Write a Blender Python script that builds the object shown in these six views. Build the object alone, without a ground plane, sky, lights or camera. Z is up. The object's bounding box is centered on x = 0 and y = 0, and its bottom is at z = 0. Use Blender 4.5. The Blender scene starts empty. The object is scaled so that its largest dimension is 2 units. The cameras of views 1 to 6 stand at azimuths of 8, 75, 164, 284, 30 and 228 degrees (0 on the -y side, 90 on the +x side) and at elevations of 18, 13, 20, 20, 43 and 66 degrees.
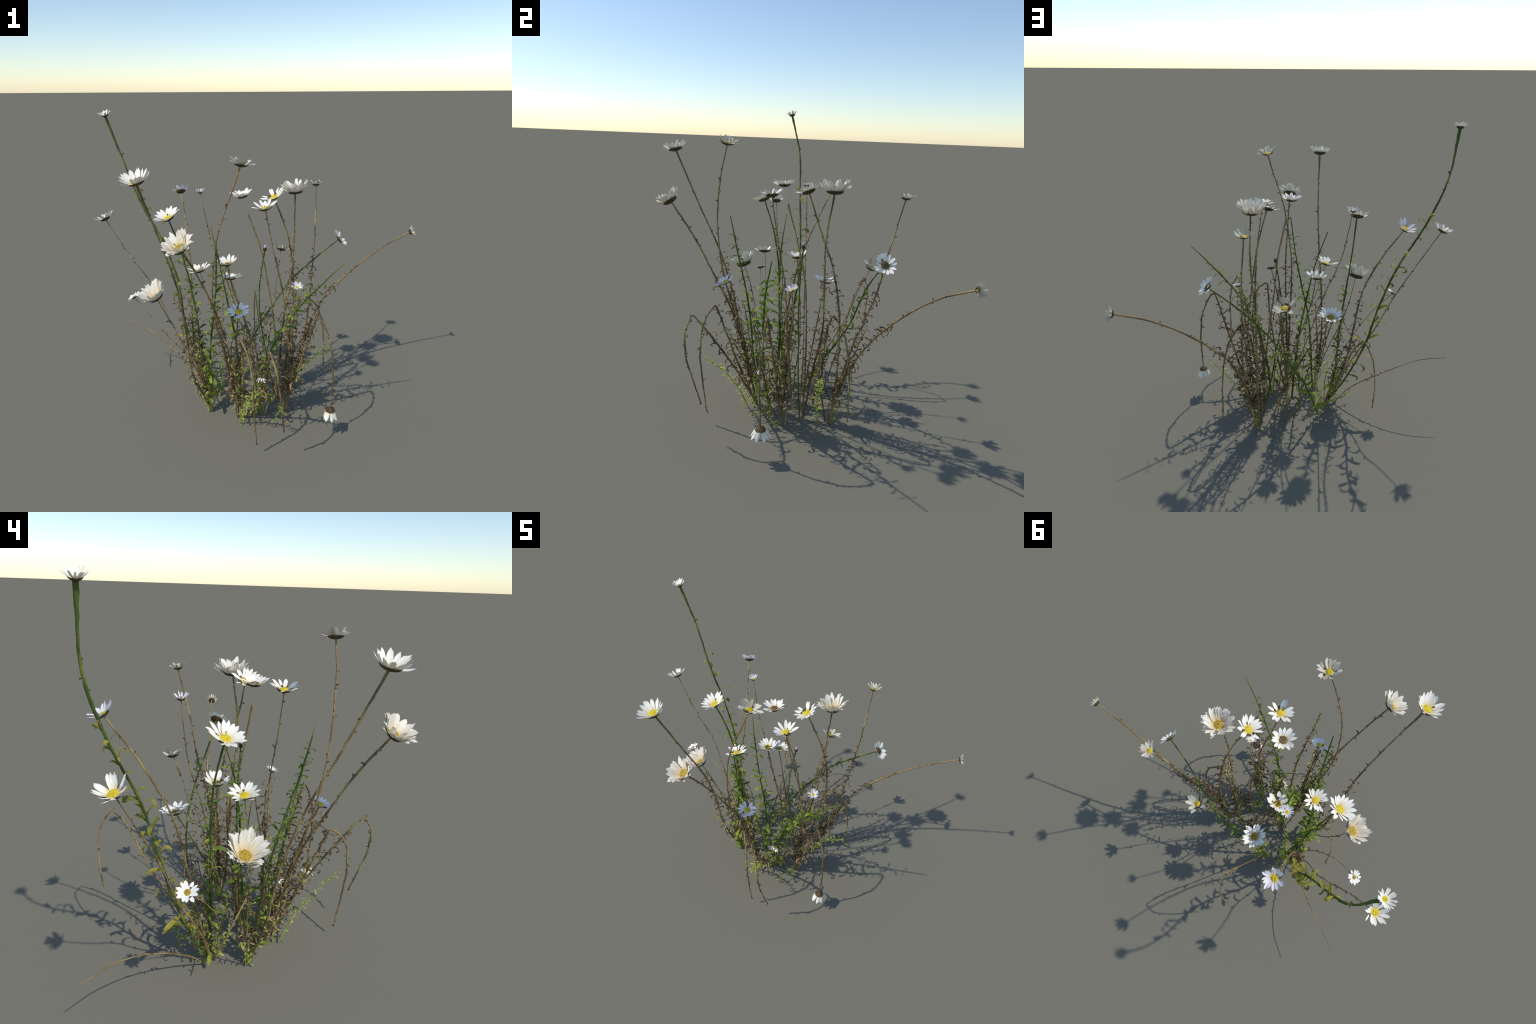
"""A clump of wild daisies: dry brown and green stems rising from a few root
crowns, shrivelled hooked leaves, green blades and open white flower heads."""
import bpy, math, random
import numpy as np
from mathutils import Vector, Matrix

RNG = random.Random(7)
NPR = np.random.default_rng(7)

# ------------------------------------------------------------------ materials
def new_mat(name):
    m = bpy.data.materials.new(name)
    m.use_nodes = True
    nt = m.node_tree
    nt.nodes.clear()
    out = nt.nodes.new('ShaderNodeOutputMaterial')
    bsdf = nt.nodes.new('ShaderNodeBsdfPrincipled')
    return m, nt, out, bsdf

def noise_ramp(nt, scale, stops, detail=6.0, stretch=(1, 1, 1), coords='Object', per_object=0.0):
    tc = nt.nodes.new('ShaderNodeTexCoord')
    mp = nt.nodes.new('ShaderNodeMapping')
    mp.inputs['Scale'].default_value = stretch
    nz = nt.nodes.new('ShaderNodeTexNoise')
    nz.inputs['Scale'].default_value = scale
    nz.inputs['Detail'].default_value = detail
    cr = nt.nodes.new('ShaderNodeValToRGB')
    els = cr.color_ramp.elements
    while len(els) < len(stops):
        els.new(0.5)
    for e, (p, c) in zip(els, stops):
        e.position = p
        e.color = (*c, 1)
    nt.links.new(tc.outputs[coords], mp.inputs['Vector'])
    nt.links.new(mp.outputs['Vector'], nz.inputs['Vector'])
    fac = nz.outputs['Fac']
    if per_object:
        oi = nt.nodes.new('ShaderNodeObjectInfo')
        sc = nt.nodes.new('ShaderNodeMath'); sc.operation = 'MULTIPLY_ADD'
        sc.inputs[1].default_value = per_object
        sc.inputs[2].default_value = -per_object / 2
        ad = nt.nodes.new('ShaderNodeMath'); ad.operation = 'ADD'
        nt.links.new(oi.outputs['Random'], sc.inputs[0])
        nt.links.new(sc.outputs[0], ad.inputs[0])
        nt.links.new(fac, ad.inputs[1])
        fac = ad.outputs[0]
    nt.links.new(fac, cr.inputs['Fac'])
    return cr.outputs['Color'], nz.outputs['Fac']

def plant_mat(name, scale, stops, rough=0.7, translucent=0.0, bump=0.0, stretch=(1, 1, 1), per_object=0.0, spec=0.3, root_tint=None):
    m, nt, out, bsdf = new_mat(name)
    col, fac = noise_ramp(nt, scale, stops, stretch=stretch, per_object=per_object)
    if root_tint:                      # straw stain at the foot of a petal (x runs from foot to tip)
        tc = nt.nodes.new('ShaderNodeTexCoord')
        sx = nt.nodes.new('ShaderNodeSeparateXYZ')
        mr = nt.nodes.new('ShaderNodeMapRange')
        mr.inputs['From Min'].default_value = 0.10
        mr.inputs['From Max'].default_value = 0.40
        mr.inputs['To Min'].default_value = 0.75
        mr.inputs['To Max'].default_value = 0.0
        mc = nt.nodes.new('ShaderNodeMix'); mc.data_type = 'RGBA'
        nt.links.new(tc.outputs['Object'], sx.inputs[0])
        nt.links.new(sx.outputs['X'], mr.inputs['Value'])
        nt.links.new(mr.outputs['Result'], mc.inputs['Factor'])
        nt.links.new(col, mc.inputs['A'])
        mc.inputs['B'].default_value = (*root_tint, 1)
        col = mc.outputs['Result']
    nt.links.new(col, bsdf.inputs['Base Color'])
    bsdf.inputs['Roughness'].default_value = rough
    bsdf.inputs['Specular IOR Level'].default_value = spec
    if bump:
        bp = nt.nodes.new('ShaderNodeBump')
        bp.inputs['Strength'].default_value = bump
        bp.inputs['Distance'].default_value = 0.002
        nt.links.new(fac, bp.inputs['Height'])
        nt.links.new(bp.outputs['Normal'], bsdf.inputs['Normal'])
    if translucent:
        tr = nt.nodes.new('ShaderNodeBsdfTranslucent')
        mx = nt.nodes.new('ShaderNodeMixShader')
        mx.inputs['Fac'].default_value = translucent
        nt.links.new(col, tr.inputs['Color'])
        nt.links.new(bsdf.outputs['BSDF'], mx.inputs[1])
        nt.links.new(tr.outputs['BSDF'], mx.inputs[2])
        nt.links.new(mx.outputs['Shader'], out.inputs['Surface'])
    else:
        nt.links.new(bsdf.outputs['BSDF'], out.inputs['Surface'])
    return m

MAT = {
    # stems; noise on object coordinates makes brown, tan and olive stretches
    'brown': plant_mat('dry_brown_stem', 9, [(0.32, (0.095, 0.063, 0.029)), (0.50, (0.21, 0.145, 0.064)), (0.64, (0.36, 0.29, 0.090))], bump=0.5),
    'olive': plant_mat('half_dry_olive_stem', 9, [(0.30, (0.135, 0.092, 0.038)), (0.46, (0.27, 0.205, 0.062)), (0.64, (0.40, 0.37, 0.080))], bump=0.4),
    'tan': plant_mat('straw_tan_stem', 9, [(0.30, (0.14, 0.088, 0.038)), (0.50, (0.28, 0.185, 0.078)), (0.68, (0.40, 0.29, 0.11))], bump=0.4),
    'green': plant_mat('fresh_green_stem', 8, [(0.30, (0.034, 0.060, 0.012)), (0.50, (0.080, 0.122, 0.020)), (0.70, (0.20, 0.23, 0.042))], bump=0.2),
    'shoot': plant_mat('pale_green_shoot', 14, [(0.30, (0.18, 0.24, 0.035)), (0.52, (0.32, 0.38, 0.06)), (0.75, (0.48, 0.46, 0.14))], bump=0.2),
    # leaves
    'dried_leaf': plant_mat('shrivelled_leaf', 22, [(0.25, (0.075, 0.046, 0.023)), (0.46, (0.19, 0.122, 0.062)), (0.75, (0.42, 0.285, 0.15))], per_object=0.5, translucent=0.1),
    'leaf': plant_mat('green_leaf', 18, [(0.25, (0.085, 0.145, 0.018)), (0.50, (0.200, 0.275, 0.032)), (0.78, (0.40, 0.44, 0.060))], per_object=0.5, translucent=0.3, rough=0.55),
    'lime_leaf': plant_mat('yellow_green_leaf', 18, [(0.25, (0.18, 0.25, 0.030)), (0.50, (0.33, 0.41, 0.055)), (0.78, (0.54, 0.55, 0.11))], per_object=0.5, translucent=0.3, rough=0.55),
    'yellow_leaf': plant_mat('fading_yellow_leaf', 18, [(0.25, (0.13, 0.15, 0.025)), (0.50, (0.26, 0.26, 0.035)), (0.78, (0.45, 0.36, 0.06))], per_object=0.5, translucent=0.3, rough=0.55),
    # flower heads
    'white': plant_mat('white_petal', 14, [(0.25, (0.86, 0.80, 0.68)), (0.46, (0.95, 0.91, 0.815))], rough=0.75, translucent=0.06, root_tint=(0.72, 0.60, 0.30), spec=0.1),
    'cream': plant_mat('cream_petal', 14, [(0.27, (0.78, 0.66, 0.46)), (0.40, (0.91, 0.85, 0.73)), (0.7, (0.94, 0.88, 0.765))], rough=0.75, translucent=0.06, root_tint=(0.62, 0.46, 0.18), spec=0.1),
    'lilac': plant_mat('lilac_white_petal', 12, [(0.30, (0.66, 0.58, 0.68)), (0.55, (0.87, 0.85, 0.85))], rough=0.7, spec=0.1, translucent=0.06, per_object=0.4, root_tint=(0.72, 0.62, 0.36)),
    'withered': plant_mat('withered_petal', 20, [(0.25, (0.34, 0.28, 0.16)), (0.45, (0.62, 0.57, 0.42)), (0.7, (0.78, 0.74, 0.62))], rough=0.65, translucent=0.15, per_object=0.5),
    'small_white': plant_mat('white_small_petal', 14, [(0.25, (0.86, 0.80, 0.68)), (0.46, (0.95, 0.91, 0.815))], rough=0.75, translucent=0.06, spec=0.1),
    'small_lilac': plant_mat('lilac_small_petal', 12, [(0.30, (0.66, 0.58, 0.68)), (0.55, (0.87, 0.85, 0.83))], rough=0.75, translucent=0.06, spec=0.1),
    'disc': plant_mat('yellow_disc', 170, [(0.30, (0.36, 0.23, 0.015)), (0.48, (0.66, 0.50, 0.020)), (0.65, (0.80, 0.66, 0.035))], bump=0.6),
    'old_disc': plant_mat('aged_ochre_disc', 150, [(0.30, (0.16, 0.095, 0.015)), (0.50, (0.42, 0.29, 0.030)), (0.68, (0.58, 0.44, 0.06))], bump=0.6),
    'dark_disc': plant_mat('spent_brown_disc', 120, [(0.30, (0.05, 0.03, 0.015)), (0.55, (0.20, 0.13, 0.05)), (0.7, (0.36, 0.27, 0.12))], bump=0.6),
    'bract': plant_mat('brown_bracts', 60, [(0.30, (0.030, 0.020, 0.010)), (0.52, (0.085, 0.055, 0.022)), (0.72, (0.16, 0.115, 0.045))], bump=0.4),
    'bud': plant_mat('lilac_bud_tip', 60, [(0.30, (0.36, 0.26, 0.36)), (0.6, (0.62, 0.52, 0.56))]),
}

# ------------------------------------------------------------- mesh utilities
class Soup:
    """vertices and faces of one mesh under construction"""
    def __init__(self):
        self.v, self.f, self.n = [], [], 0
    def add(self, verts, faces):
        verts = np.asarray(verts, float)
        self.v.append(verts)
        self.f += [tuple(i + self.n for i in q) for q in faces]
        self.n += len(verts)
    def mesh(self, name, mat, smooth=True):
        me = bpy.data.meshes.new(name)
        me.from_pydata(np.concatenate(self.v).tolist(), [], self.f)
        me.materials.append(mat)
        if smooth:
            me.polygons.foreach_set('use_smooth', [True] * len(me.polygons))
        me.update()
        return me

def place(name, mesh, parent=None, matrix=None):
    o = bpy.data.objects.new(name, mesh)
    bpy.context.scene.collection.objects.link(o)
    if parent:
        o.parent = parent
    if matrix is not None:
        o.matrix_basis = matrix
    return o

def spline(c, n):
    c = np.asarray(c, float)
    m = len(c)
    p = np.vstack([2 * c[0] - c[1], c, 2 * c[-1] - c[-2]])
    t = np.linspace(0, m - 1 - 1e-9, n)
    i = t.astype(int)
    f = (t - i)[:, None]
    a, b, d, e = p[i], p[i + 1], p[i + 2], p[i + 3]
    return .5 * (2 * b + (d - a) * f + (2 * a - 5 * b + 4 * d - e) * f ** 2 + (3 * b - a - 3 * d + e) * f ** 3)

def unit(v):
    return v / (np.linalg.norm(v) + 1e-12)

def frames(pts):
    """tangent and two side vectors along a path, without twist"""
    t = np.gradient(pts, axis=0)
    t /= np.linalg.norm(t, axis=1)[:, None] + 1e-12
    u = np.cross(t[0], [0.31, 0.9, 0.2])
    u = unit(u)
    U = []
    for k in range(len(pts)):
        u = unit(u - t[k] * (u @ t[k]))
        U.append(u)
    U = np.array(U)
    return t, U, np.cross(t, U)

def tube(soup, pts, radii, sides=7):
    t, U, W = frames(pts)
    a = np.arange(sides) * 2 * np.pi / sides
    ring = np.cos(a)[None, :, None] * U[:, None] + np.sin(a)[None, :, None] * W[:, None]
    rad = np.asarray(radii)
    if rad.ndim == 1:
        rad = rad[:, None] * np.ones(sides)
    v = (pts[:, None] + ring * rad[..., None]).reshape(-1, 3)
    n = len(pts)
    f = []
    for i in range(n - 1):
        for j in range(sides):
            k = (j + 1) % sides
            f.append((i * sides + j, i * sides + k, (i + 1) * sides + k, (i + 1) * sides + j))
    f.append(tuple(range(sides))[::-1])
    f.append(tuple((n - 1) * sides + j for j in range(sides)))
    soup.add(v, f)

def strip(soup, pts, widths, normals, fold=0.0, cols=3):
    """a thin blade along a path; fold lifts its edges into a channel"""
    t = np.gradient(pts, axis=0)
    t /= np.linalg.norm(t, axis=1)[:, None] + 1e-12
    side = np.cross(t, normals)
    side /= np.linalg.norm(side, axis=1)[:, None] + 1e-12
    nr = np.cross(side, t)
    s = np.linspace(-1, 1, cols)
    v = pts[:, None] + side[:, None] * (s[None, :, None] * widths[:, None, None] / 2) \
        + nr[:, None] * (np.abs(s)[None, :, None] * widths[:, None, None] * fold)
    n = len(pts)
    f = [(i * cols + j, i * cols + j + 1, (i + 1) * cols + j + 1, (i + 1) * cols + j)
         for i in range(n - 1) for j in range(cols - 1)]
    soup.add(v.reshape(-1, 3), f)

# --------------------------------------------------------------- leaf patterns
def arc_path(turns, n, start=0.0):
    """unit-length path in the xz plane: starts along +x, bends by given angles (degrees)"""
    ang = np.radians(np.interp(np.linspace(0, 1, n), np.linspace(0, 1, len(turns)), turns)) + start
    d = np.stack([np.cos(ang), np.zeros(n), np.sin(ang)], 1) / (n - 1)
    return np.vstack([[0, 0, 0], np.cumsum(d, 0)[:-1]])

def dried_leaf_mesh(rng, name):
    """a thread-like dead leaf: arches out, hooks over, ends in a dark curl"""
    s = Soup()
    n = 19
    rise = rng.uniform(5, 65)
    hook = rng.uniform(-170, -50)
    mid = rng.uniform(-40, 35)
    p = arc_path([rise, rise * rng.uniform(.5, 1), mid, mid - rng.uniform(5, 30), mid - rng.uniform(25, 70), hook, hook * rng.uniform(1, 1.5)], n)
    p[:, 1] += np.sin(np.linspace(0, 3.2, n)) * rng.uniform(-.10, .10)
    w = 0.044 * np.interp(np.linspace(0, 1, n), [0, .2, .45, .75, .88, .95, 1], [1.7, 1.2, 1.4, .8, 1.6, 2.4, .6])
    rad = np.stack([w * (1.0 if j % 2 else .45) for j in range(5)], 1) * (1 + .2 * np.array([rng.uniform(-1, 1) for _ in range(n)]))[:, None]
    tube(s, p, rad, 5)
    return s.mesh(name, MAT['dried_leaf'])

def ring_curl_mesh(rng, name):
    """tiny dry leaf wound back into an open ring beside the stem"""
    s = Soup()
    n = 13
    sweep = rng.uniform(-330, -210)
    p = arc_path([rng.uniform(20, 50), 0, sweep * .35, sweep * .7, sweep], n)
    w = 0.05 * np.interp(np.linspace(0, 1, n), [0, .4, 1], [1.6, 1, .7])
    tube(s, p, w, 4)
    return s.mesh(name, MAT['dried_leaf'])

def nub_mesh(rng, name):
    """stub of a withered leaf"""
    s = Soup()
    n = 7
    p = arc_path([rng.uniform(30, 70), rng.uniform(-10, 40), rng.uniform(-120, -30)], n)
    w = 0.16 * np.interp(np.linspace(0, 1, n), [0, .5, .85, 1], [1.5, .8, 1.1, .4])
    tube(s, p, w, 5)
    return s.mesh(name, MAT['dried_leaf'])

def blade_mesh(rng, name, mat, hook=None):
    """narrow green leaf, recurved, widest past the middle"""
    s = Soup()
    n = 15
    hook = rng.uniform(-110, -25) if hook is None else hook
    rise = rng.uniform(15, 55)
    p = arc_path([rise, rise * .7, rise * .2, hook * .5, hook], n)
    p[:, 1] += np.sin(np.linspace(0, 3, n)) * rng.uniform(-.08, .08)
    t = np.linspace(0, 1, n)
    w = 0.20 * np.interp(t, [0, .12, .4, .68, .88, 1], [.45, .5, .85, 1.0, .72, .06])
    strip(s, p, w, np.tile([0, 0, 1.0], (n, 1)) + np.gradient(p, axis=0)[:, [2, 1, 0]] * [-4, 0, 0], fold=.16, cols=5)
    return s.mesh(name, mat)

VARIANTS = {
    'dried': [dried_leaf_mesh(RNG, 'dried_leaf_%d' % i) for i in range(10)],
    'ring': [ring_curl_mesh(RNG, 'ring_curl_%d' % i) for i in range(6)],
    'nub': [nub_mesh(RNG, 'leaf_stub_%d' % i) for i in range(6)],
    'leaf': [blade_mesh(RNG, 'leaf_%d' % i, MAT['leaf']) for i in range(8)],
    'lime': [blade_mesh(RNG, 'lime_leaf_%d' % i, MAT['lime_leaf']) for i in range(6)],
    'yellow': [blade_mesh(RNG, 'yellow_leaf_%d' % i, MAT['yellow_leaf'], hook=RNG.uniform(-170, -40)) for i in range(6)],
}
PENDING = []          # every leaf: (kind, mesh, matrix, size, stem)

def leaf_at(kind, stem, pos, axis, azimuth, length, lift=0.0, width=1.0, roll=0.0):
    """queue a leaf growing out of a stem: +x of the pattern points away from it"""
    z = Vector(axis).normalized()
    ref = Vector((1, 0, 0)) if abs(z.x) < .8 else Vector((0, 1, 0))
    u = (ref - z * ref.dot(z)).normalized()
    w = z.cross(u)
    out = u * math.cos(azimuth) + w * math.sin(azimuth)
    side = z.cross(out)
    rot = Matrix((out, side, z)).transposed()
    m = Matrix.Translation(Vector(pos)) @ rot.to_4x4() @ Matrix.Rotation(roll, 4, 'X') \
        @ Matrix.Rotation(-lift, 4, 'Y') @ Matrix.Diagonal((length, length * width, length, 1))
    PENDING.append((kind, RNG.choice(VARIANTS[kind]), m, length, stem))

def settle_leaves():
    """largest 300 of a kind become objects, the rest is joined"""
    groups = {'dried': 'dried_leaf', 'ring': 'dried_leaf', 'nub': 'leaf_stub',
              'leaf': 'leaf', 'lime': 'leaf', 'yellow': 'leaf'}
    by = {}
    for rec in PENDING:
        by.setdefault(groups[rec[0]], []).append(rec)
    for name, recs in by.items():
        recs.sort(key=lambda r: -r[3])
        limit = {'dried_leaf': 290, 'leaf': 290, 'leaf_stub': 120}[name]
        for kind, me, m, ln, stem in recs[:limit]:
            place(name, me, stem, m)
        rest = {}
        for rec in recs[limit:]:
            rest.setdefault(rec[1].materials[0].name, []).append(rec)
        for matname, rr in rest.items():
            s = Soup()
            for kind, me, m, ln, stem in rr:
                v = np.empty(len(me.vertices) * 3)
                me.vertices.foreach_get('co', v)
                M = np.array(m)
                v = v.reshape(-1, 3) @ M[:3, :3].T + M[:3, 3]
                s.add(v, [tuple(p.vertices) for p in me.polygons])
            o = place('small_' + name, s.mesh('small_' + name, bpy.data.materials[matname]), PLANT)
            o['kind'] = 'stuff'

# ------------------------------------------------------------------ the plant
PLANT = bpy.data.objects.new('daisy_clump', None)
bpy.context.scene.collection.objects.link(PLANT)
PLANT['label'] = 'wild daisy clump with dry brown stems and white flowers'
PLANT['category'] = 'flowering plant'

def stem(material, spine, r_top, r_low, dried=None, nubs=None, green=None, rings=None,
         leaf_kind='leaf', dried_len=.068, green_len=.08, dried_gap=.0145, green_gap=.02, wob=.0008, flare=0.0, kink=0.0):
    """a stalk from its tip down to the root crown. dried / nubs / green / rings
    give the stretch of path height (m) that carries that kind of leaf."""
    c = np.array(spine, float)
    length = np.linalg.norm(np.diff(c, axis=0), axis=1).sum()
    n = max(16, int(length / .012))
    p = spline(c, n)
    if kink:
        tt = np.linspace(0, len(c) - 1, n)
        lin = np.stack([np.interp(tt, np.arange(len(c)), c[:, k]) for k in range(3)], 1)
        p = p * (1 - kink) + lin * kink
    # arc-length resample
    d = np.r_[0, np.cumsum(np.linalg.norm(np.diff(p, axis=0), axis=1))]
    q = np.linspace(0, d[-1], n)
    p = np.stack([np.interp(q, d, p[:, k]) for k in range(3)], 1)
    ph = NPR.uniform(0, 6.28, 6)
    env = np.minimum(1, np.minimum(q, q[-1] - q) / .08)
    for k in range(2):
        p[:, k] += wob * env * (np.sin(q * 38 + ph[k]) * .6 + np.sin(q * 91 + ph[k + 2]) * .4)
    p[:, 2] = np.maximum(p[:, 2], .004)
    t = q / q[-1]
    rad = r_top + (r_low - r_top) * t ** .7
    rad *= 1 + .08 * np.sin(q * 130 + ph[4]) * NPR.uniform(.3, 1, n)
    if flare:
        rad += flare * np.exp(-(q / .10) ** 2)
    s = Soup()
    sides = 8
    tw = np.arange(sides) * 2 * np.pi / sides
    rr = rad[:, None] * (1 + .13 * np.cos(2 * tw[None] + q[:, None] * 14 + ph[5]) + .06 * NPR.standard_normal((n, sides)))
    tube(s, p, rr, sides)
    o = place('stem', s.mesh('stem', MAT[material]), PLANT)
    tan = -np.gradient(p, axis=0)
    az = RNG.uniform(0, 6.28)

    def along(rng_z, gap, fn):
        nonlocal az
        lo, hi = rng_z
        at = RNG.uniform(0, gap)
        while at < q[-1]:
            i = min(int(at / q[-1] * (n - 1)), n - 1)
            h = q[-1] - q[i]                     # path height above the root
            if lo <= h <= hi:
                az += 2.4 + RNG.uniform(-.5, .5)
                ax = unit(tan[i] + [0, 0, .25 * np.linalg.norm(tan[i])])
                ang = az
                fn(p[i], ax, ang, rad[i], (h - lo) / max(hi - lo, 1e-6))
            at += gap * RNG.uniform(.55, 1.5)

    if dried:
        along(dried, dried_gap, lambda P, ax, a, r, f: leaf_at('dried', o, P, ax, a,
              dried_len * RNG.triangular(.3, 1.35, .75) * (1 - .25 * f), lift=RNG.uniform(-.35, .45), width=RNG.uniform(.9, 1.6), roll=RNG.uniform(-.5, .5)))
    if rings:
        along(rings, .030, lambda P, ax, a, r, f: leaf_at('ring', o, P, ax, a,
              RNG.uniform(.022, .038), lift=RNG.uniform(-.2, .6), roll=RNG.uniform(-.8, .8)))
    if nubs:
        along(nubs, .042, lambda P, ax, a, r, f: leaf_at('nub', o, P, ax, a,
              RNG.triangular(.006, .032, .011), lift=RNG.uniform(-.2, .5)))
    if material in ('brown', 'olive') and dried:
        along((.05, .5), .05, lambda P, ax, a, r, f: leaf_at(RNG.choice(['lime', 'lime', 'leaf']), o, P, ax, a,
              RNG.uniform(.025, .05), lift=RNG.uniform(-.2, .6), width=RNG.uniform(.7, 1.3), roll=RNG.uniform(-.5, .5)))
    if green:
        along(green, green_gap, lambda P, ax, a, r, f: leaf_at(leaf_kind, o, P, ax, a,
              green_len * RNG.uniform(.6, 1.2) * (1 - .4 * f), lift=RNG.uniform(-.15, .55), width=RNG.uniform(.85, 1.45), roll=RNG.uniform(-.5, .5)))
    return o, p

# ---------------------------------------------------------------- flower heads
def petal_mesh(rng, name, mat, cup, curl, teeth=3):
    """strap petal of unit length lying along +x and rising by the cup angle,
    shallow channel, toothed tip; width is set by the object's y scale"""
    n, cols = 11, 9
    p = arc_path([cup * .35, cup * .9, cup * 1.1, cup * 1.05 + curl, cup + curl * 2], n)
    t = np.linspace(0, 1, n)
    w = np.interp(t, [0, .15, .45, .72, .9, 1], [.64, .84, 1.0, .98, .76, .40])
    sx = np.linspace(-1, 1, cols)
    tip = 1 - .07 * sx ** 2 - .085 * (1 - np.abs(np.cos(sx * math.pi * teeth / 2 + rng.uniform(-.3, .3)))) \
        - np.array([rng.uniform(0, .045) for _ in range(cols)])
    tan = np.gradient(p, axis=0)
    tan /= np.linalg.norm(tan, axis=1)[:, None]
    nrm = np.stack([-tan[:, 2], 0 * t, tan[:, 0]], 1)
    verts = []
    for i in range(n):
        for j in range(cols):
            ti = t[i] * (1 + (tip[j] - 1) * t[i] ** 3)
            c = np.array([np.interp(ti, t, p[:, k]) for k in range(3)])
            ripple = .035 * sx[j] ** 2 + .010 * math.cos(sx[j] * 9)
            v = c + nrm[i] * (ripple * w[i] * .8)
            v[1] += sx[j] * w[i] * .5 + 0.03 * math.sin(t[i] * 3 + cup)
            verts.append(v)
    faces = [(i * cols + j, i * cols + j + 1, (i + 1) * cols + j + 1, (i + 1) * cols + j)
             for i in range(n - 1) for j in range(cols - 1)]
    s = Soup()
    s.add(verts, faces)
    return s.mesh(name, mat)

PETALS = {}
def petal_variants(mat, cup):
    key = (mat, round(cup / 8))
    if key not in PETALS:
        PETALS[key] = [petal_mesh(RNG, 'petal_%s_%d' % (mat, i), MAT[mat], cup + RNG.uniform(-6, 6), RNG.uniform(-14, 10), RNG.choice([2, 3, 3])) for i in range(5)]
    return PETALS[key]

def lathe(profile, seg, wave=0, amp=0.0, rng=None):
    s = Soup()
    a = np.arange(seg) * 2 * np.pi / seg
    v = []
    m = len(profile)
    for i, (r, z) in enumerate(profile):
        k = amp * max(0, (i - m * .4) / (m * .6)) if wave else 0
        rr = r * (1 + k * (np.cos(a * wave) + .5 * np.cos(a * (wave * 2 - 3) + 1)))
        v.append(np.stack([rr * np.cos(a), rr * np.sin(a), np.full(seg, z) + 0 * rr + k * r * .35 * np.cos(a * wave + .6)], 1))
    f = [(i * seg + j, i * seg + (j + 1) % seg, (i + 1) * seg + (j + 1) % seg, (i + 1) * seg + j)
         for i in range(m - 1) for j in range(seg)]
    f.append(tuple(range(seg))[::-1])
    s.add(np.concatenate(v), f)
    return s

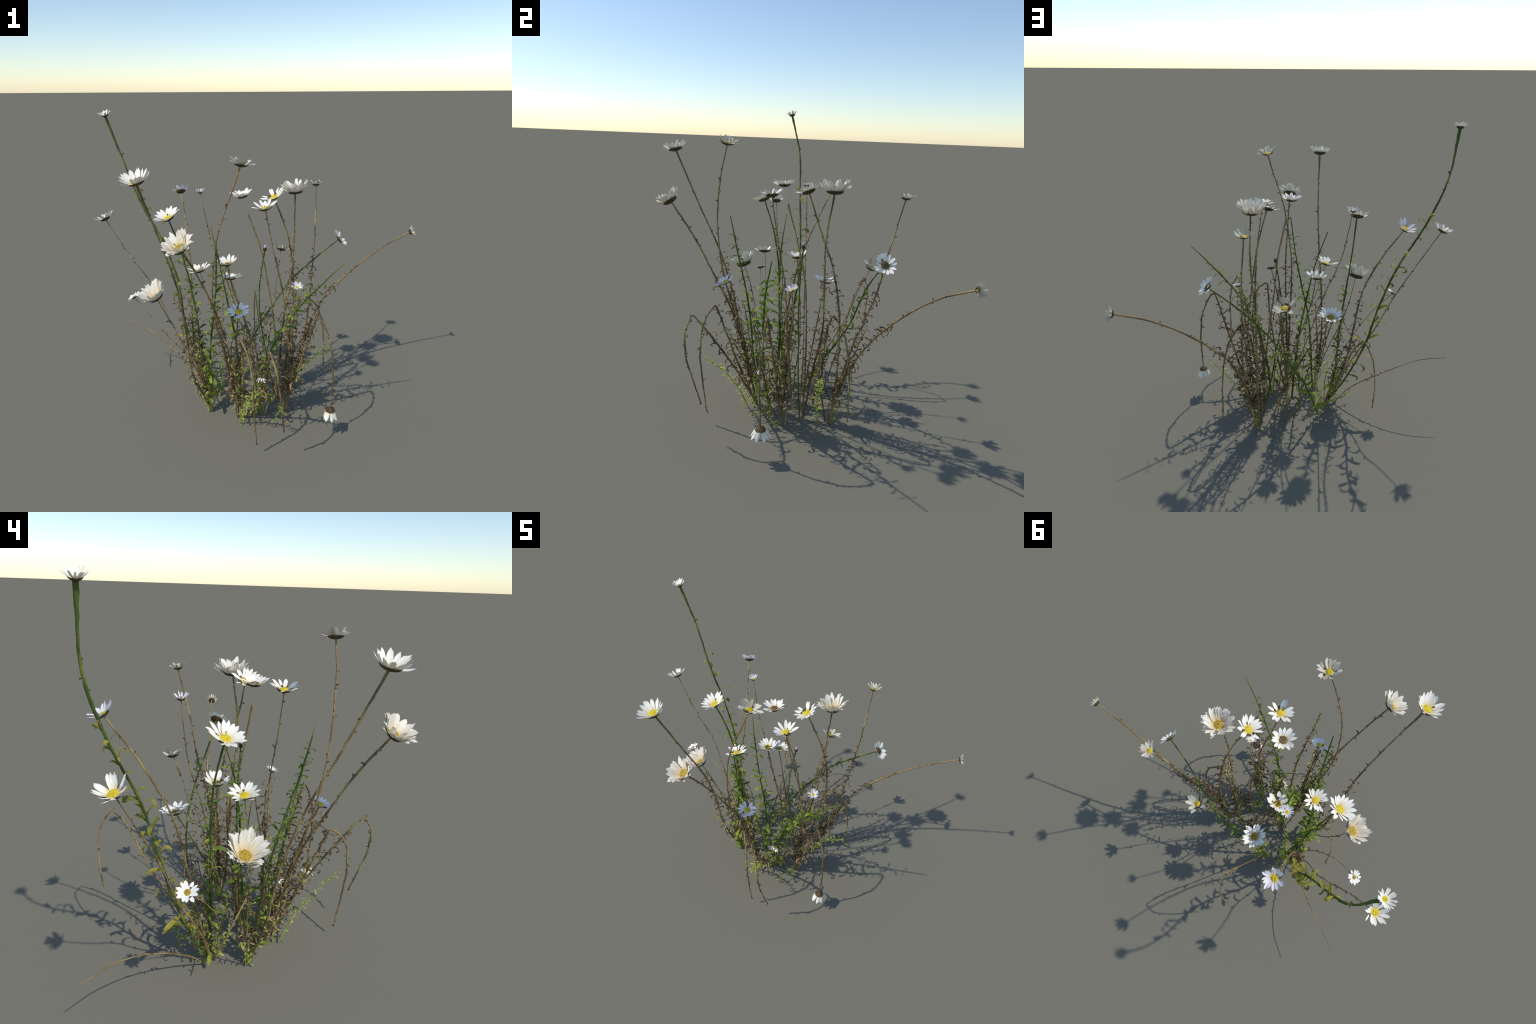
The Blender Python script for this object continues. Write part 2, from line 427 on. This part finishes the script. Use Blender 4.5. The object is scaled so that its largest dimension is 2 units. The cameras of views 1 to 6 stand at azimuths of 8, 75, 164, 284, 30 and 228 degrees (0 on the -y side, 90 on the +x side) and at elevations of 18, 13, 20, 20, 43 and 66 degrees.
def flower(pos, normal, R, petals=16, cup=30, color='white', disc='disc', disc_r=.34, width=.285,
           rows=1, gaps=.06, single=True, jitter=9, bract_r=.57):
    """one head: bract bowl, domed disc of florets, ray petals in one or two rows"""
    petals = round(petals * 1.12)
    cup = cup * (1.2 if cup < 45 else 1)
    if not single and color in ('white', 'lilac'):
        color = 'small_' + color
    pos = np.array(pos) - unit(np.array(normal, float)) * ((.014 if rows > 1 else .0055) * R / .07)
    z = Vector(normal).normalized()
    x = z.orthogonal().normalized()
    rot = Matrix((x, z.cross(x), z)).transposed().to_4x4()
    M = Matrix.Translation(Vector(pos)) @ rot @ Matrix.Rotation(RNG.uniform(0, 6.28), 4, 'Z')
    br = R * bract_r
    root = .26 * R                                    # petals leave the disc here
    sl = math.tan(math.radians(cup * .50))
    def under(f):                                     # height just below the petals
        return .0035 + max(0, f * br - root) * sl - .0008
    k = min(1, R / .06)
    bowl = [(.10 * br, -.006 * k), (.35 * br, -.005 * k), (.65 * br, -.002 * k), (.85 * br, min(.002, under(.85) - .002)), (br, under(1.) - .0005),
            (1.02 * br, under(1.)), (.90 * br, under(.9)), (.7 * br, under(.7)), (.4 * br, .0025), (.02 * br, .0025)]
    head = place('flower_head', lathe(bowl, 44, wave=11, amp=.07).mesh('bract_bowl', MAT['bract']), PLANT, M)
    # disc of florets: dome with spiral bumps
    dr = R * disc_r
    s = Soup()
    rings, seg = 9, 30
    v, f = [], []
    for i in range(rings):
        th = i / (rings - 1)
        for j in range(seg):
            a = j * 2 * math.pi / seg
            r = dr * th
            bump = .05 * dr * (math.sin(a * 8 + i * 2.2) + math.sin(a * 13 - i * 2.9))
            v.append((r * math.cos(a), r * math.sin(a), .0045 + dr * (.36 * (1 - th ** 2.4) - .10 * math.exp(-(th / .3) ** 2)) + bump * min(1, th * 2)))
    for i in range(rings - 1):
        for j in range(seg):
            k = (j + 1) % seg
            f.append((i * seg + j, (i + 1) * seg + j, (i + 1) * seg + k, i * seg + k))
    s.add(v, f)
    place('flower_disc', s.mesh('flower_disc', MAT[disc]), head)
    joined = Soup()
    for row in range(rows):
        cnt = petals if row == 0 else int(petals * .8)
        cp = cup + row * 13
        ln = 1.10 * (R - root) / math.cos(math.radians(cp * .93)) * (1 - .10 * row)
        variants = petal_variants(color, cp)
        for k in range(cnt):
            if RNG.random() < gaps:
                continue
            a = (k + .5 * row + RNG.uniform(-.22, .22)) * 2 * math.pi / cnt
            L = ln * RNG.uniform(.88, 1.08)
            W = R * width * RNG.uniform(.85, 1.15) * (1 if rows > 1 else min(1, (17 / cnt) ** .5))
            el = math.radians(RNG.uniform(-jitter, jitter))
            m = Matrix.Rotation(a, 4, 'Z') @ Matrix.Translation((root, 0, .0045 + .0012 * row)) \
                @ Matrix.Rotation(-el, 4, 'Y') @ Matrix.Rotation(RNG.uniform(-.35, .35), 4, 'X') \
                @ Matrix.Diagonal((L, W, L, 1))
            me = RNG.choice(variants)
            if single:
                place('petal', me, head, m)
            else:
                vv = np.empty(len(me.vertices) * 3)
                me.vertices.foreach_get('co', vv)
                A = np.array(m)
                joined.add(vv.reshape(-1, 3) @ A[:3, :3].T + A[:3, 3], [tuple(q.vertices) for q in me.polygons])
    if not single:
        o = place('petals', joined.mesh('petals', MAT[color]), head)
        o['kind'] = 'stuff'
    return head

def end_dir(spine, k=1):
    a, b = np.array(spine[0]), np.array(spine[k])
    return unit(a - b)

def bloom(material, spine, R, r_top, r_low, tilt=None, head=None, **kw):
    """a stem with its flower head; the head faces along the stalk, nudged by tilt"""
    sk = {k: kw.pop(k) for k in list(kw) if k in ('dried', 'nubs', 'green', 'rings', 'leaf_kind', 'dried_len',
          'green_len', 'dried_gap', 'green_gap', 'wob', 'flare', 'kink')}
    stem(material, spine, r_top, r_low, **sk)
    n = end_dir(spine)
    # fine tangent at the very tip
    p = spline(spine, 60)
    n = unit(p[0] - p[4])
    if tilt is not None:
        n = unit(n + np.array(tilt))
    flower(head if head is not None else spine[0], n, R, **kw)

# tall leaning green stalk with the highest head
bloom('green', [(-.905, .284, 1.75), (-.836, .333, 1.482), (-.738, .317, 1.228), (-.599, .29, .974), (-.508, .269, .721), (-.46, .222, .453), (-.373, .166, .2), (-.255, .13, 0)],
      .038, .0052, .0065, flare=.0035, nubs=(1.35, 1.75), green=(.25, 1.4), leaf_kind='yellow', green_len=.115, green_gap=.026, dried=(.15, .45), dried_gap=.03,
      petals=22, cup=35, width=.24, tilt=(0, 0, .25), single=False)
# brown stalks leaning to the front
bloom('brown', [(-.424, -.57, 1.504), (-.375, -.442, 1.202), (-.341, -.307, .899), (-.334, -.215, .608), (-.319, -.157, .302), (-.238, -.062, 0)],
      .074, .0042, .0058, flare=.0022, nubs=(.95, 1.45), dried=(.12, .95), petals=17, cup=32, tilt=(0, .12, .25))
bloom('brown', [(-.228, -.618, 1.229), (-.175, -.487, 1.028), (-.128, -.376, .814), (-.096, -.258, .569), (-.083, -.178, .29), (-.07, -.105, 0)],
      .076, .0042, .0062, nubs=(.8, 1.25), dried=(.15, .85), rings=(.75, 1.0), petals=21, cup=32, rows=2, color='cream', disc='old_disc', disc_r=.38, tilt=(-.1, -.05, .1))
bloom('tan', [(.009, -.335, 1.555), (-.04, -.355, 1.409), (-.095, -.362, 1.254), (-.133, -.355, 1.061), (-.15, -.31, .786), (-.105, -.2, .4), (-.068, -.11, 0)],
      .063, .0030, .0055, flare=.0015, nubs=(.9, 1.5), dried=(.15, .9), petals=13, cup=25, color='withered', width=.34, tilt=(-.1, 0, .4), jitter=16)
bloom('tan', [(-.928, .2, 1.138), (-.789, .18, .922), (-.644, .183, .713), (-.542, .159, .498), (-.421, .11, .267), (-.275, .12, 0)],
      .058, .0026, .0042, nubs=(.4, 1.2), petals=13, cup=34, tilt=(0, 0, .3))
bloom('brown', [(-.516, .469, 1.266), (-.452, .34, 1.043), (-.41, .234, .808), (-.399, .174, .545), (-.372, .13, .274), (-.265, .118, 0)],
      .055, .0034, .006, nubs=(.75, 1.3), dried=(.15, .85), rings=(.7, 1.0), petals=13, cup=32, color='lilac', tilt=(0, 0, .1))
bloom('tan', [(-.328, .227, 1.309), (-.276, .222, 1.042), (-.179, .196, .784), (-.099, .178, .522), (-.014, .158, .261), (.05, .13, 0)],
      .033, .0024, .0036, nubs=(.4, 1.3), petals=20, cup=34, color='lilac', width=.22, single=False, tilt=(0, 0, .4))
# snapped stalk whose head is displaced above it
stem('tan', [(-.011, .014, 1.24), (.052, .063, 1.03), (.09, .107, .807), (.128, .116, .545), (.155, .114, .276), (.16, .113, 0)],
     .0038, .005, nubs=(.6, 1.2), dried=(.15, .6), dried_gap=.03, flare=.002)
flower((-.041, -.001, 1.338), (-.12, -.05, 1), .062, petals=14, cup=29, disc='dark_disc', disc_r=.42)
# upright brown stalks of the rear crown
bloom('brown', [(.125, .087, 1.32), (.193, .142, 1.122), (.228, .216, .908), (.238, .266, .628), (.234, .275, .322), (.225, .255, 0)],
      .066, .0036, .006, nubs=(.85, 1.3), dried=(.15, .88), rings=(.75, 1.05), petals=17, cup=30, tilt=(-.1, -.1, .2))
bloom('brown', [(.24, .188, 1.341), (.241, .156, 1.064), (.224, .171, .808), (.185, .19, .545), (.165, .15, .275), (.155, .12, 0)],
      .080, .004, .006, nubs=(.85, 1.35), dried=(.15, .88), rings=(.75, 1.05), petals=21, cup=34, rows=2, color='cream', disc='old_disc', disc_r=.36, tilt=(-.1, -.1, .2))
bloom('tan', [(.1, -.108, 1.298), (.14, -.079, 1.064), (.188, -.038, .819), (.219, -.027, .554), (.235, -.004, .28), (.22, -.01, 0)],
      .066, .0028, .0045, nubs=(.5, 1.3), dried=(.15, .6), petals=12, cup=30, tilt=(-.1, 0, .2), gaps=.1)
bloom('tan', [(.354, .53, 1.316), (.357, .467, 1.061), (.347, .413, .801), (.33, .322, .544), (.295, .265, .275), (.235, .245, 0)],
      .044, .0036, .0058, nubs=(.75, 1.3), dried=(.15, .85), dried_len=.082, rings=(.6, .95), petals=14, cup=35, color='withered', single=False, tilt=(0, -.1, .2))
# green stalk arching out to the right, head side-on
bloom('green', [(.51, .364, 1.01), (.367, .366, .881), (.229, .384, .734), (.112, .389, .562), (.006, .352, .389), (-.086, .281, .204), (-.162, .232, 0)],
      .060, .0042, .0048, green=(.08, .95), green_len=.08, petals=13, cup=18, width=.30, disc='dark_disc', disc_r=.40, color='white', tilt=(.1, 0, -.1))
# long stalk reaching far right
bloom('tan', [(.964, .554, 1.016), (.805, .504, .934), (.658, .462, .828), (.52, .424, .702), (.404, .376, .562), (.332, .314, .396), (.278, .27, .206), (.229, .246, 0)],
      .036, .0038, .0068, nubs=(.7, 1.2), dried=(.15, .78), dried_len=.075, rings=(.55, .95), petals=11, cup=34, color='withered', disc='old_disc', disc_r=.4, single=False, tilt=(.2, 0, -.1))
bloom('tan', [(.137, .474, .896), (.121, .402, .722), (.102, .358, .54), (.082, .323, .357), (.063, .285, .176), (.043, .247, 0)],
      .056, .0022, .003, nubs=(.3, .85), petals=9, cup=35, color='withered', width=.42, jitter=25, tilt=(.25, 0, .2), gaps=.1)
# lilac bud
stem('green', [(.075, .09, 1.0), (.046, .091, .806), (.044, .094, .602), (.073, .095, .4), (.107, .093, .2), (.15, .1, 0)],
     .0036, .0045, green=(.1, .85), green_len=.055, green_gap=.03, nubs=(.8, 1.0))
bloom('olive', [(-.286, -.036, .91), (-.236, -.039, .74), (-.178, -.045, .56), (-.15, -.015, .37), (-.13, .02, .19), (-.11, .04, 0)],
.065, .0018, .003, petals=13, cup=29, nubs=(.2, .85), tilt=(-.1, -.05, .5))
bloom('tan', [(-.157, .135, .896), (-.135, .14, .76), (-.085, .145, .6), (-.02, .13, .4), (.015, .1, .2), (.05, .09, 0)],
      .062, .0026, .0034, petals=12, cup=32, nubs=(.2, .85), color='white', disc='old_disc', width=.36, tilt=(-.1, -.05, .5))
bloom('brown', [(-.178, .33, .731), (-.08, .257, .5), (.02, .18, .25), (.09, .13, 0)],
      .070, .003, .0045, petals=16, cup=24, tilt=(.3, .1, .9), dried=(.15, .6), disc='old_disc')
bloom('brown', [(-.533, -.114, .774), (-.479, -.073, .622), (-.415, -.051, .472), (-.335, -.045, .32), (-.261, -.027, .166), (-.19, -.008, 0)],
      .084, .0022, .003, petals=21, cup=37, rows=2, nubs=(.2, .75), color='cream', disc='old_disc', disc_r=.38, tilt=(-.15, -.1, .15))
bloom('tan', [(-.724, .048, .69), (-.614, .019, .578), (-.515, .011, .459), (-.416, .031, .333), (-.34, .06, .189), (-.264, .1, 0)],
      .042, .0018, .0028, petals=11, cup=17, nubs=(.1, .6), color='white', disc='old_disc', tilt=(0, -.3, .5), single=False, jitter=16, width=.36)
bloom('brown', [(-.013, -.33, .797), (-.03, -.28, .681), (-.05, -.223, .511), (-.055, -.18, .331), (-.058, -.145, .161), (-.063, -.115, 0)],
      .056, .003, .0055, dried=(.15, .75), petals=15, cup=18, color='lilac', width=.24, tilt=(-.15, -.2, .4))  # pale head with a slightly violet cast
bloom('brown', [(.272, -.027, .826), (.25, -.006, .683), (.23, -.011, .519), (.212, -.015, .349), (.197, -.019, .177), (.182, -.023, 0)],
      .034, .0032, .0055, dried=(.15, .8), dried_len=.08, petals=20, cup=30, color='lilac', width=.20, single=False, tilt=(0, -.2, .1))
# green stalks without heads
stem('green', [(.522, -.209, 1.045), (.403, -.194, .908), (.266, -.17, .734), (.15, -.14, .515), (.085, -.105, .266), (.06, -.06, 0)],
     .0026, .0068, green=(.08, 1.05), green_len=.088, green_gap=.0155)
stem('green', [(-.131, -.286, 1.153), (-.149, -.232, .926), (-.177, -.177, .718), (-.213, -.132, .507), (-.227, -.103, .26), (-.232, -.07, 0)],
     .0026, .0068, green=(.06, 1.05), green_len=.084, green_gap=.0155)
stem('green', [(-.242, .08, 1.153), (-.187, .039, .941), (-.141, .024, .707), (-.097, .027, .469), (-.075, .018, .234), (-.065, 0, 0)],
     .0026, .0068, green=(.06, 1.05), green_len=.088, green_gap=.0155)
bloom('green', [(-.464, -.007, 1.207), (-.419, .052, 1.005), (-.377, .083, .778), (-.344, .089, .527), (-.318, .108, .231), (-.255, .125, 0)],
      .071, .0042, .0056, green=(.06, 1.0), green_len=.088, green_gap=.0155, petals=15, cup=30, tilt=(-.1, -.1, .1))
# collapsed stalks: rise, fold over and hang
stem('brown', [(.242, -.487, .204), (.234, -.53, .339), (.228, -.568, .47), (.209, -.573, .598), (.172, -.527, .68), (.149, -.404, .517), (.125, -.291, .348), (.069, -.195, .173), (-.01, -.102, 0)],
     .0036, .0062, kink=.7, nubs=(.9, 1.35), rings=(.6, 1.1), dried=(.15, .72))
stem('brown', [(.09, -.437, .074), (.085, -.459, .24), (.082, -.477, .404), (.07, -.469, .54), (.043, -.437, .622), (.0, -.382, .668), (.004, -.316, .498), (-.005, -.253, .329), (-.024, -.182, .164), (-.05, -.11, 0)],
     .0036, .0062, kink=.7, nubs=(.9, 1.4), rings=(.6, 1.1), dried=(.15, .72))
bloom('brown', [(.483, -.221, .178), (.489, -.235, .379), (.474, -.231, .559), (.434, -.206, .678), (.393, -.182, .725), (.329, -.13, .483), (.263, -.077, .242), (.199, -.025, 0)],
      .044, .0036, .0062, kink=.6, nubs=(.9, 1.3), rings=(.6, 1.1), dried=(.15, .8), dried_len=.082, petals=14, cup=62, width=.40, color='white', disc='dark_disc', bract_r=.62)
stem('brown', [(.441, .266, .135), (.438, .262, .35), (.42, .25, .5), (.389, .237, .604), (.31, .2, .692), (.255, .19, .6), (.225, .19, .42), (.2, .2, .2), (.21, .235, 0)],
     .0034, .006, kink=.6, nubs=(.9, 1.3), rings=(.6, 1.0), dried=(.15, .75))
stem('tan', [(-.301, .666, .336), (-.299, .68, .487), (-.28, .677, .638), (-.257, .638, .709), (-.245, .622, .73), (-.217, .557, .633), (-.193, .48, .443), (-.182, .347, .234), (-.18, .225, 0)],
     .0036, .0034, nubs=(.1, 1.2), kink=.6)
# long bowed grass-like stalk
stem('tan', [(-.938, .379, .372), (-.784, .33, .352), (-.632, .28, .284), (-.509, .225, .205), (-.402, .169, .116), (-.3, .14, 0)],
     .0022, .0034, nubs=(.02, .5))
# thin twig folding over on the left
stem('tan', [(-.514, .023, .239), (-.487, -.04, .365), (-.435, -.08, .468), (-.37, -.085, .47), (-.31, -.07, .3), (-.245, -.05, 0)], .0024, .0032, nubs=(.1, .8), kink=.5)
# short folded stalk in the middle
stem('tan', [(.06, -.03, .55), (.04, -.01, .70), (.028, .003, .783), (.02, .03, .6), (.03, .06, .3), (.06, .08, 0)], .0026, .0036, nubs=(.3, 1.0))

# lilac bud head
def bud(pos, normal):
    z = Vector(normal).normalized()
    x = z.orthogonal().normalized()
    M = Matrix.Translation(Vector(pos)) @ Matrix((x, z.cross(x), z)).transposed().to_4x4()
    head = place('flower_bud', lathe([(.003, 0), (.008, .003), (.0105, .010), (.0095, .019), (.0075, .024), (.002, .022)], 20, wave=7, amp=.08).mesh('flower_bud', MAT['bract']), PLANT, M)
    place('bud_tip', lathe([(.0045, .016), (.007, .022), (.0072, .030), (.005, .037), (.001, .040)], 16, wave=5, amp=.18).mesh('bud_tip', MAT['bud']), head)
bud((.075, .09, .998), (.1, 0, 1))

# small half-hidden head near the ground
bloom('brown', [(.085, -.121, .30), (.075, -.11, .34), (.05, -.08, .33), (.04, -.06, .2), (.05, -.05, 0)],
      .034, .002, .003, petals=12, cup=52, color='white', disc='dark_disc', single=False)

# low fresh shoots around the foot
def shoot(spine, r=.0032, size=.028, gap=.011, tipcurl=True):
    stem('shoot', spine, .0013, r, green=(.01, 9), leaf_kind='lime', green_len=size, green_gap=gap, wob=.003)
shoot([(.106, -.437, .394), (.043, -.326, .279), (.003, -.236, .147), (-.045, -.168, 0)], size=.034)
shoot([(.474, .082, .412), (.345, .13, .265), (.28, .15, .15), (.22, .18, 0)], size=.034)
shoot([(-.375, -.051, .20), (-.35, -.06, .21), (-.30, -.07, .10), (-.245, -.075, 0)], size=.026)
shoot([(-.31, .33, .20), (-.29, .28, .14), (-.26, .2, .07), (-.24, .14, 0)], size=.028)
shoot([(.02, -.12, .16), (-.01, -.135, .09), (-.05, -.14, 0)], size=.03)
shoot([(.16, -.2, .06), (.2, -.12, .09), (.21, -.06, 0)], size=.03)
shoot([(.29, .33, .22), (.26, .29, .12), (.23, .26, 0)], size=.03)
shoot([(-.14, .30, .17), (-.15, .26, .09), (-.165, .235, 0)], size=.036)
shoot([(-.29, .20, .30), (-.30, .17, .15), (-.265, .14, 0)], size=.04)
shoot([(-.30, .02, .22), (-.27, .06, .1), (-.25, .11, 0)], size=.035)

shoot([(-.19, .07, .28), (-.2, .1, .14), (-.22, .12, 0)], size=.036)
shoot([(.04, -.16, .25), (.03, -.13, .12), (.05, -.07, 0)], size=.036)
# extra dead stalks thickening the crowns
def dead(base, top, bend=(0, 0), n=0):
    b, t = np.array([*base, 0.]), np.array(top)
    mid = (b + t) / 2 + np.array([*bend, 0])
    stem(RNG.choice(['brown', 'olive', 'olive', 'tan']), [tuple(t), tuple(mid), tuple(b)], .0022, .0048, dried=(.12, 1), dried_len=.06, dried_gap=.014, wob=.004)
dead((.23, .24), (.40, .30, .52), (-.03, 0))
dead((.22, .25), (.27, .42, .60), (0, -.02))
dead((.09, -.06), (.19, -.13, .34), (0, 0))
dead((.19, -.03), (.24, -.10, .50), (0, .02))
dead((.08, -.045), (.12, -.16, .42), (0, 0))
dead((-.06, -.11), (-.12, -.26, .56), (0, .02))
dead((-.07, -.10), (-.05, -.30, .50), (0, .02))
dead((-.24, -.06), (-.27, -.16, .58), (-.02, 0))
dead((-.23, -.05), (-.34, -.08, .50), (0, 0))
dead((-.26, .13), (-.36, .10, .62), (-.01, 0))
dead((-.25, .12), (-.42, .20, .50), (0, -.02))
dead((-.11, .03), (-.05, .10, .5), (0, 0))
dead((.03, .22), (.06, .28, .55), (0, 0))
dead((0, .23), (-.08, .30, .45), (0, 0))

settle_leaves()
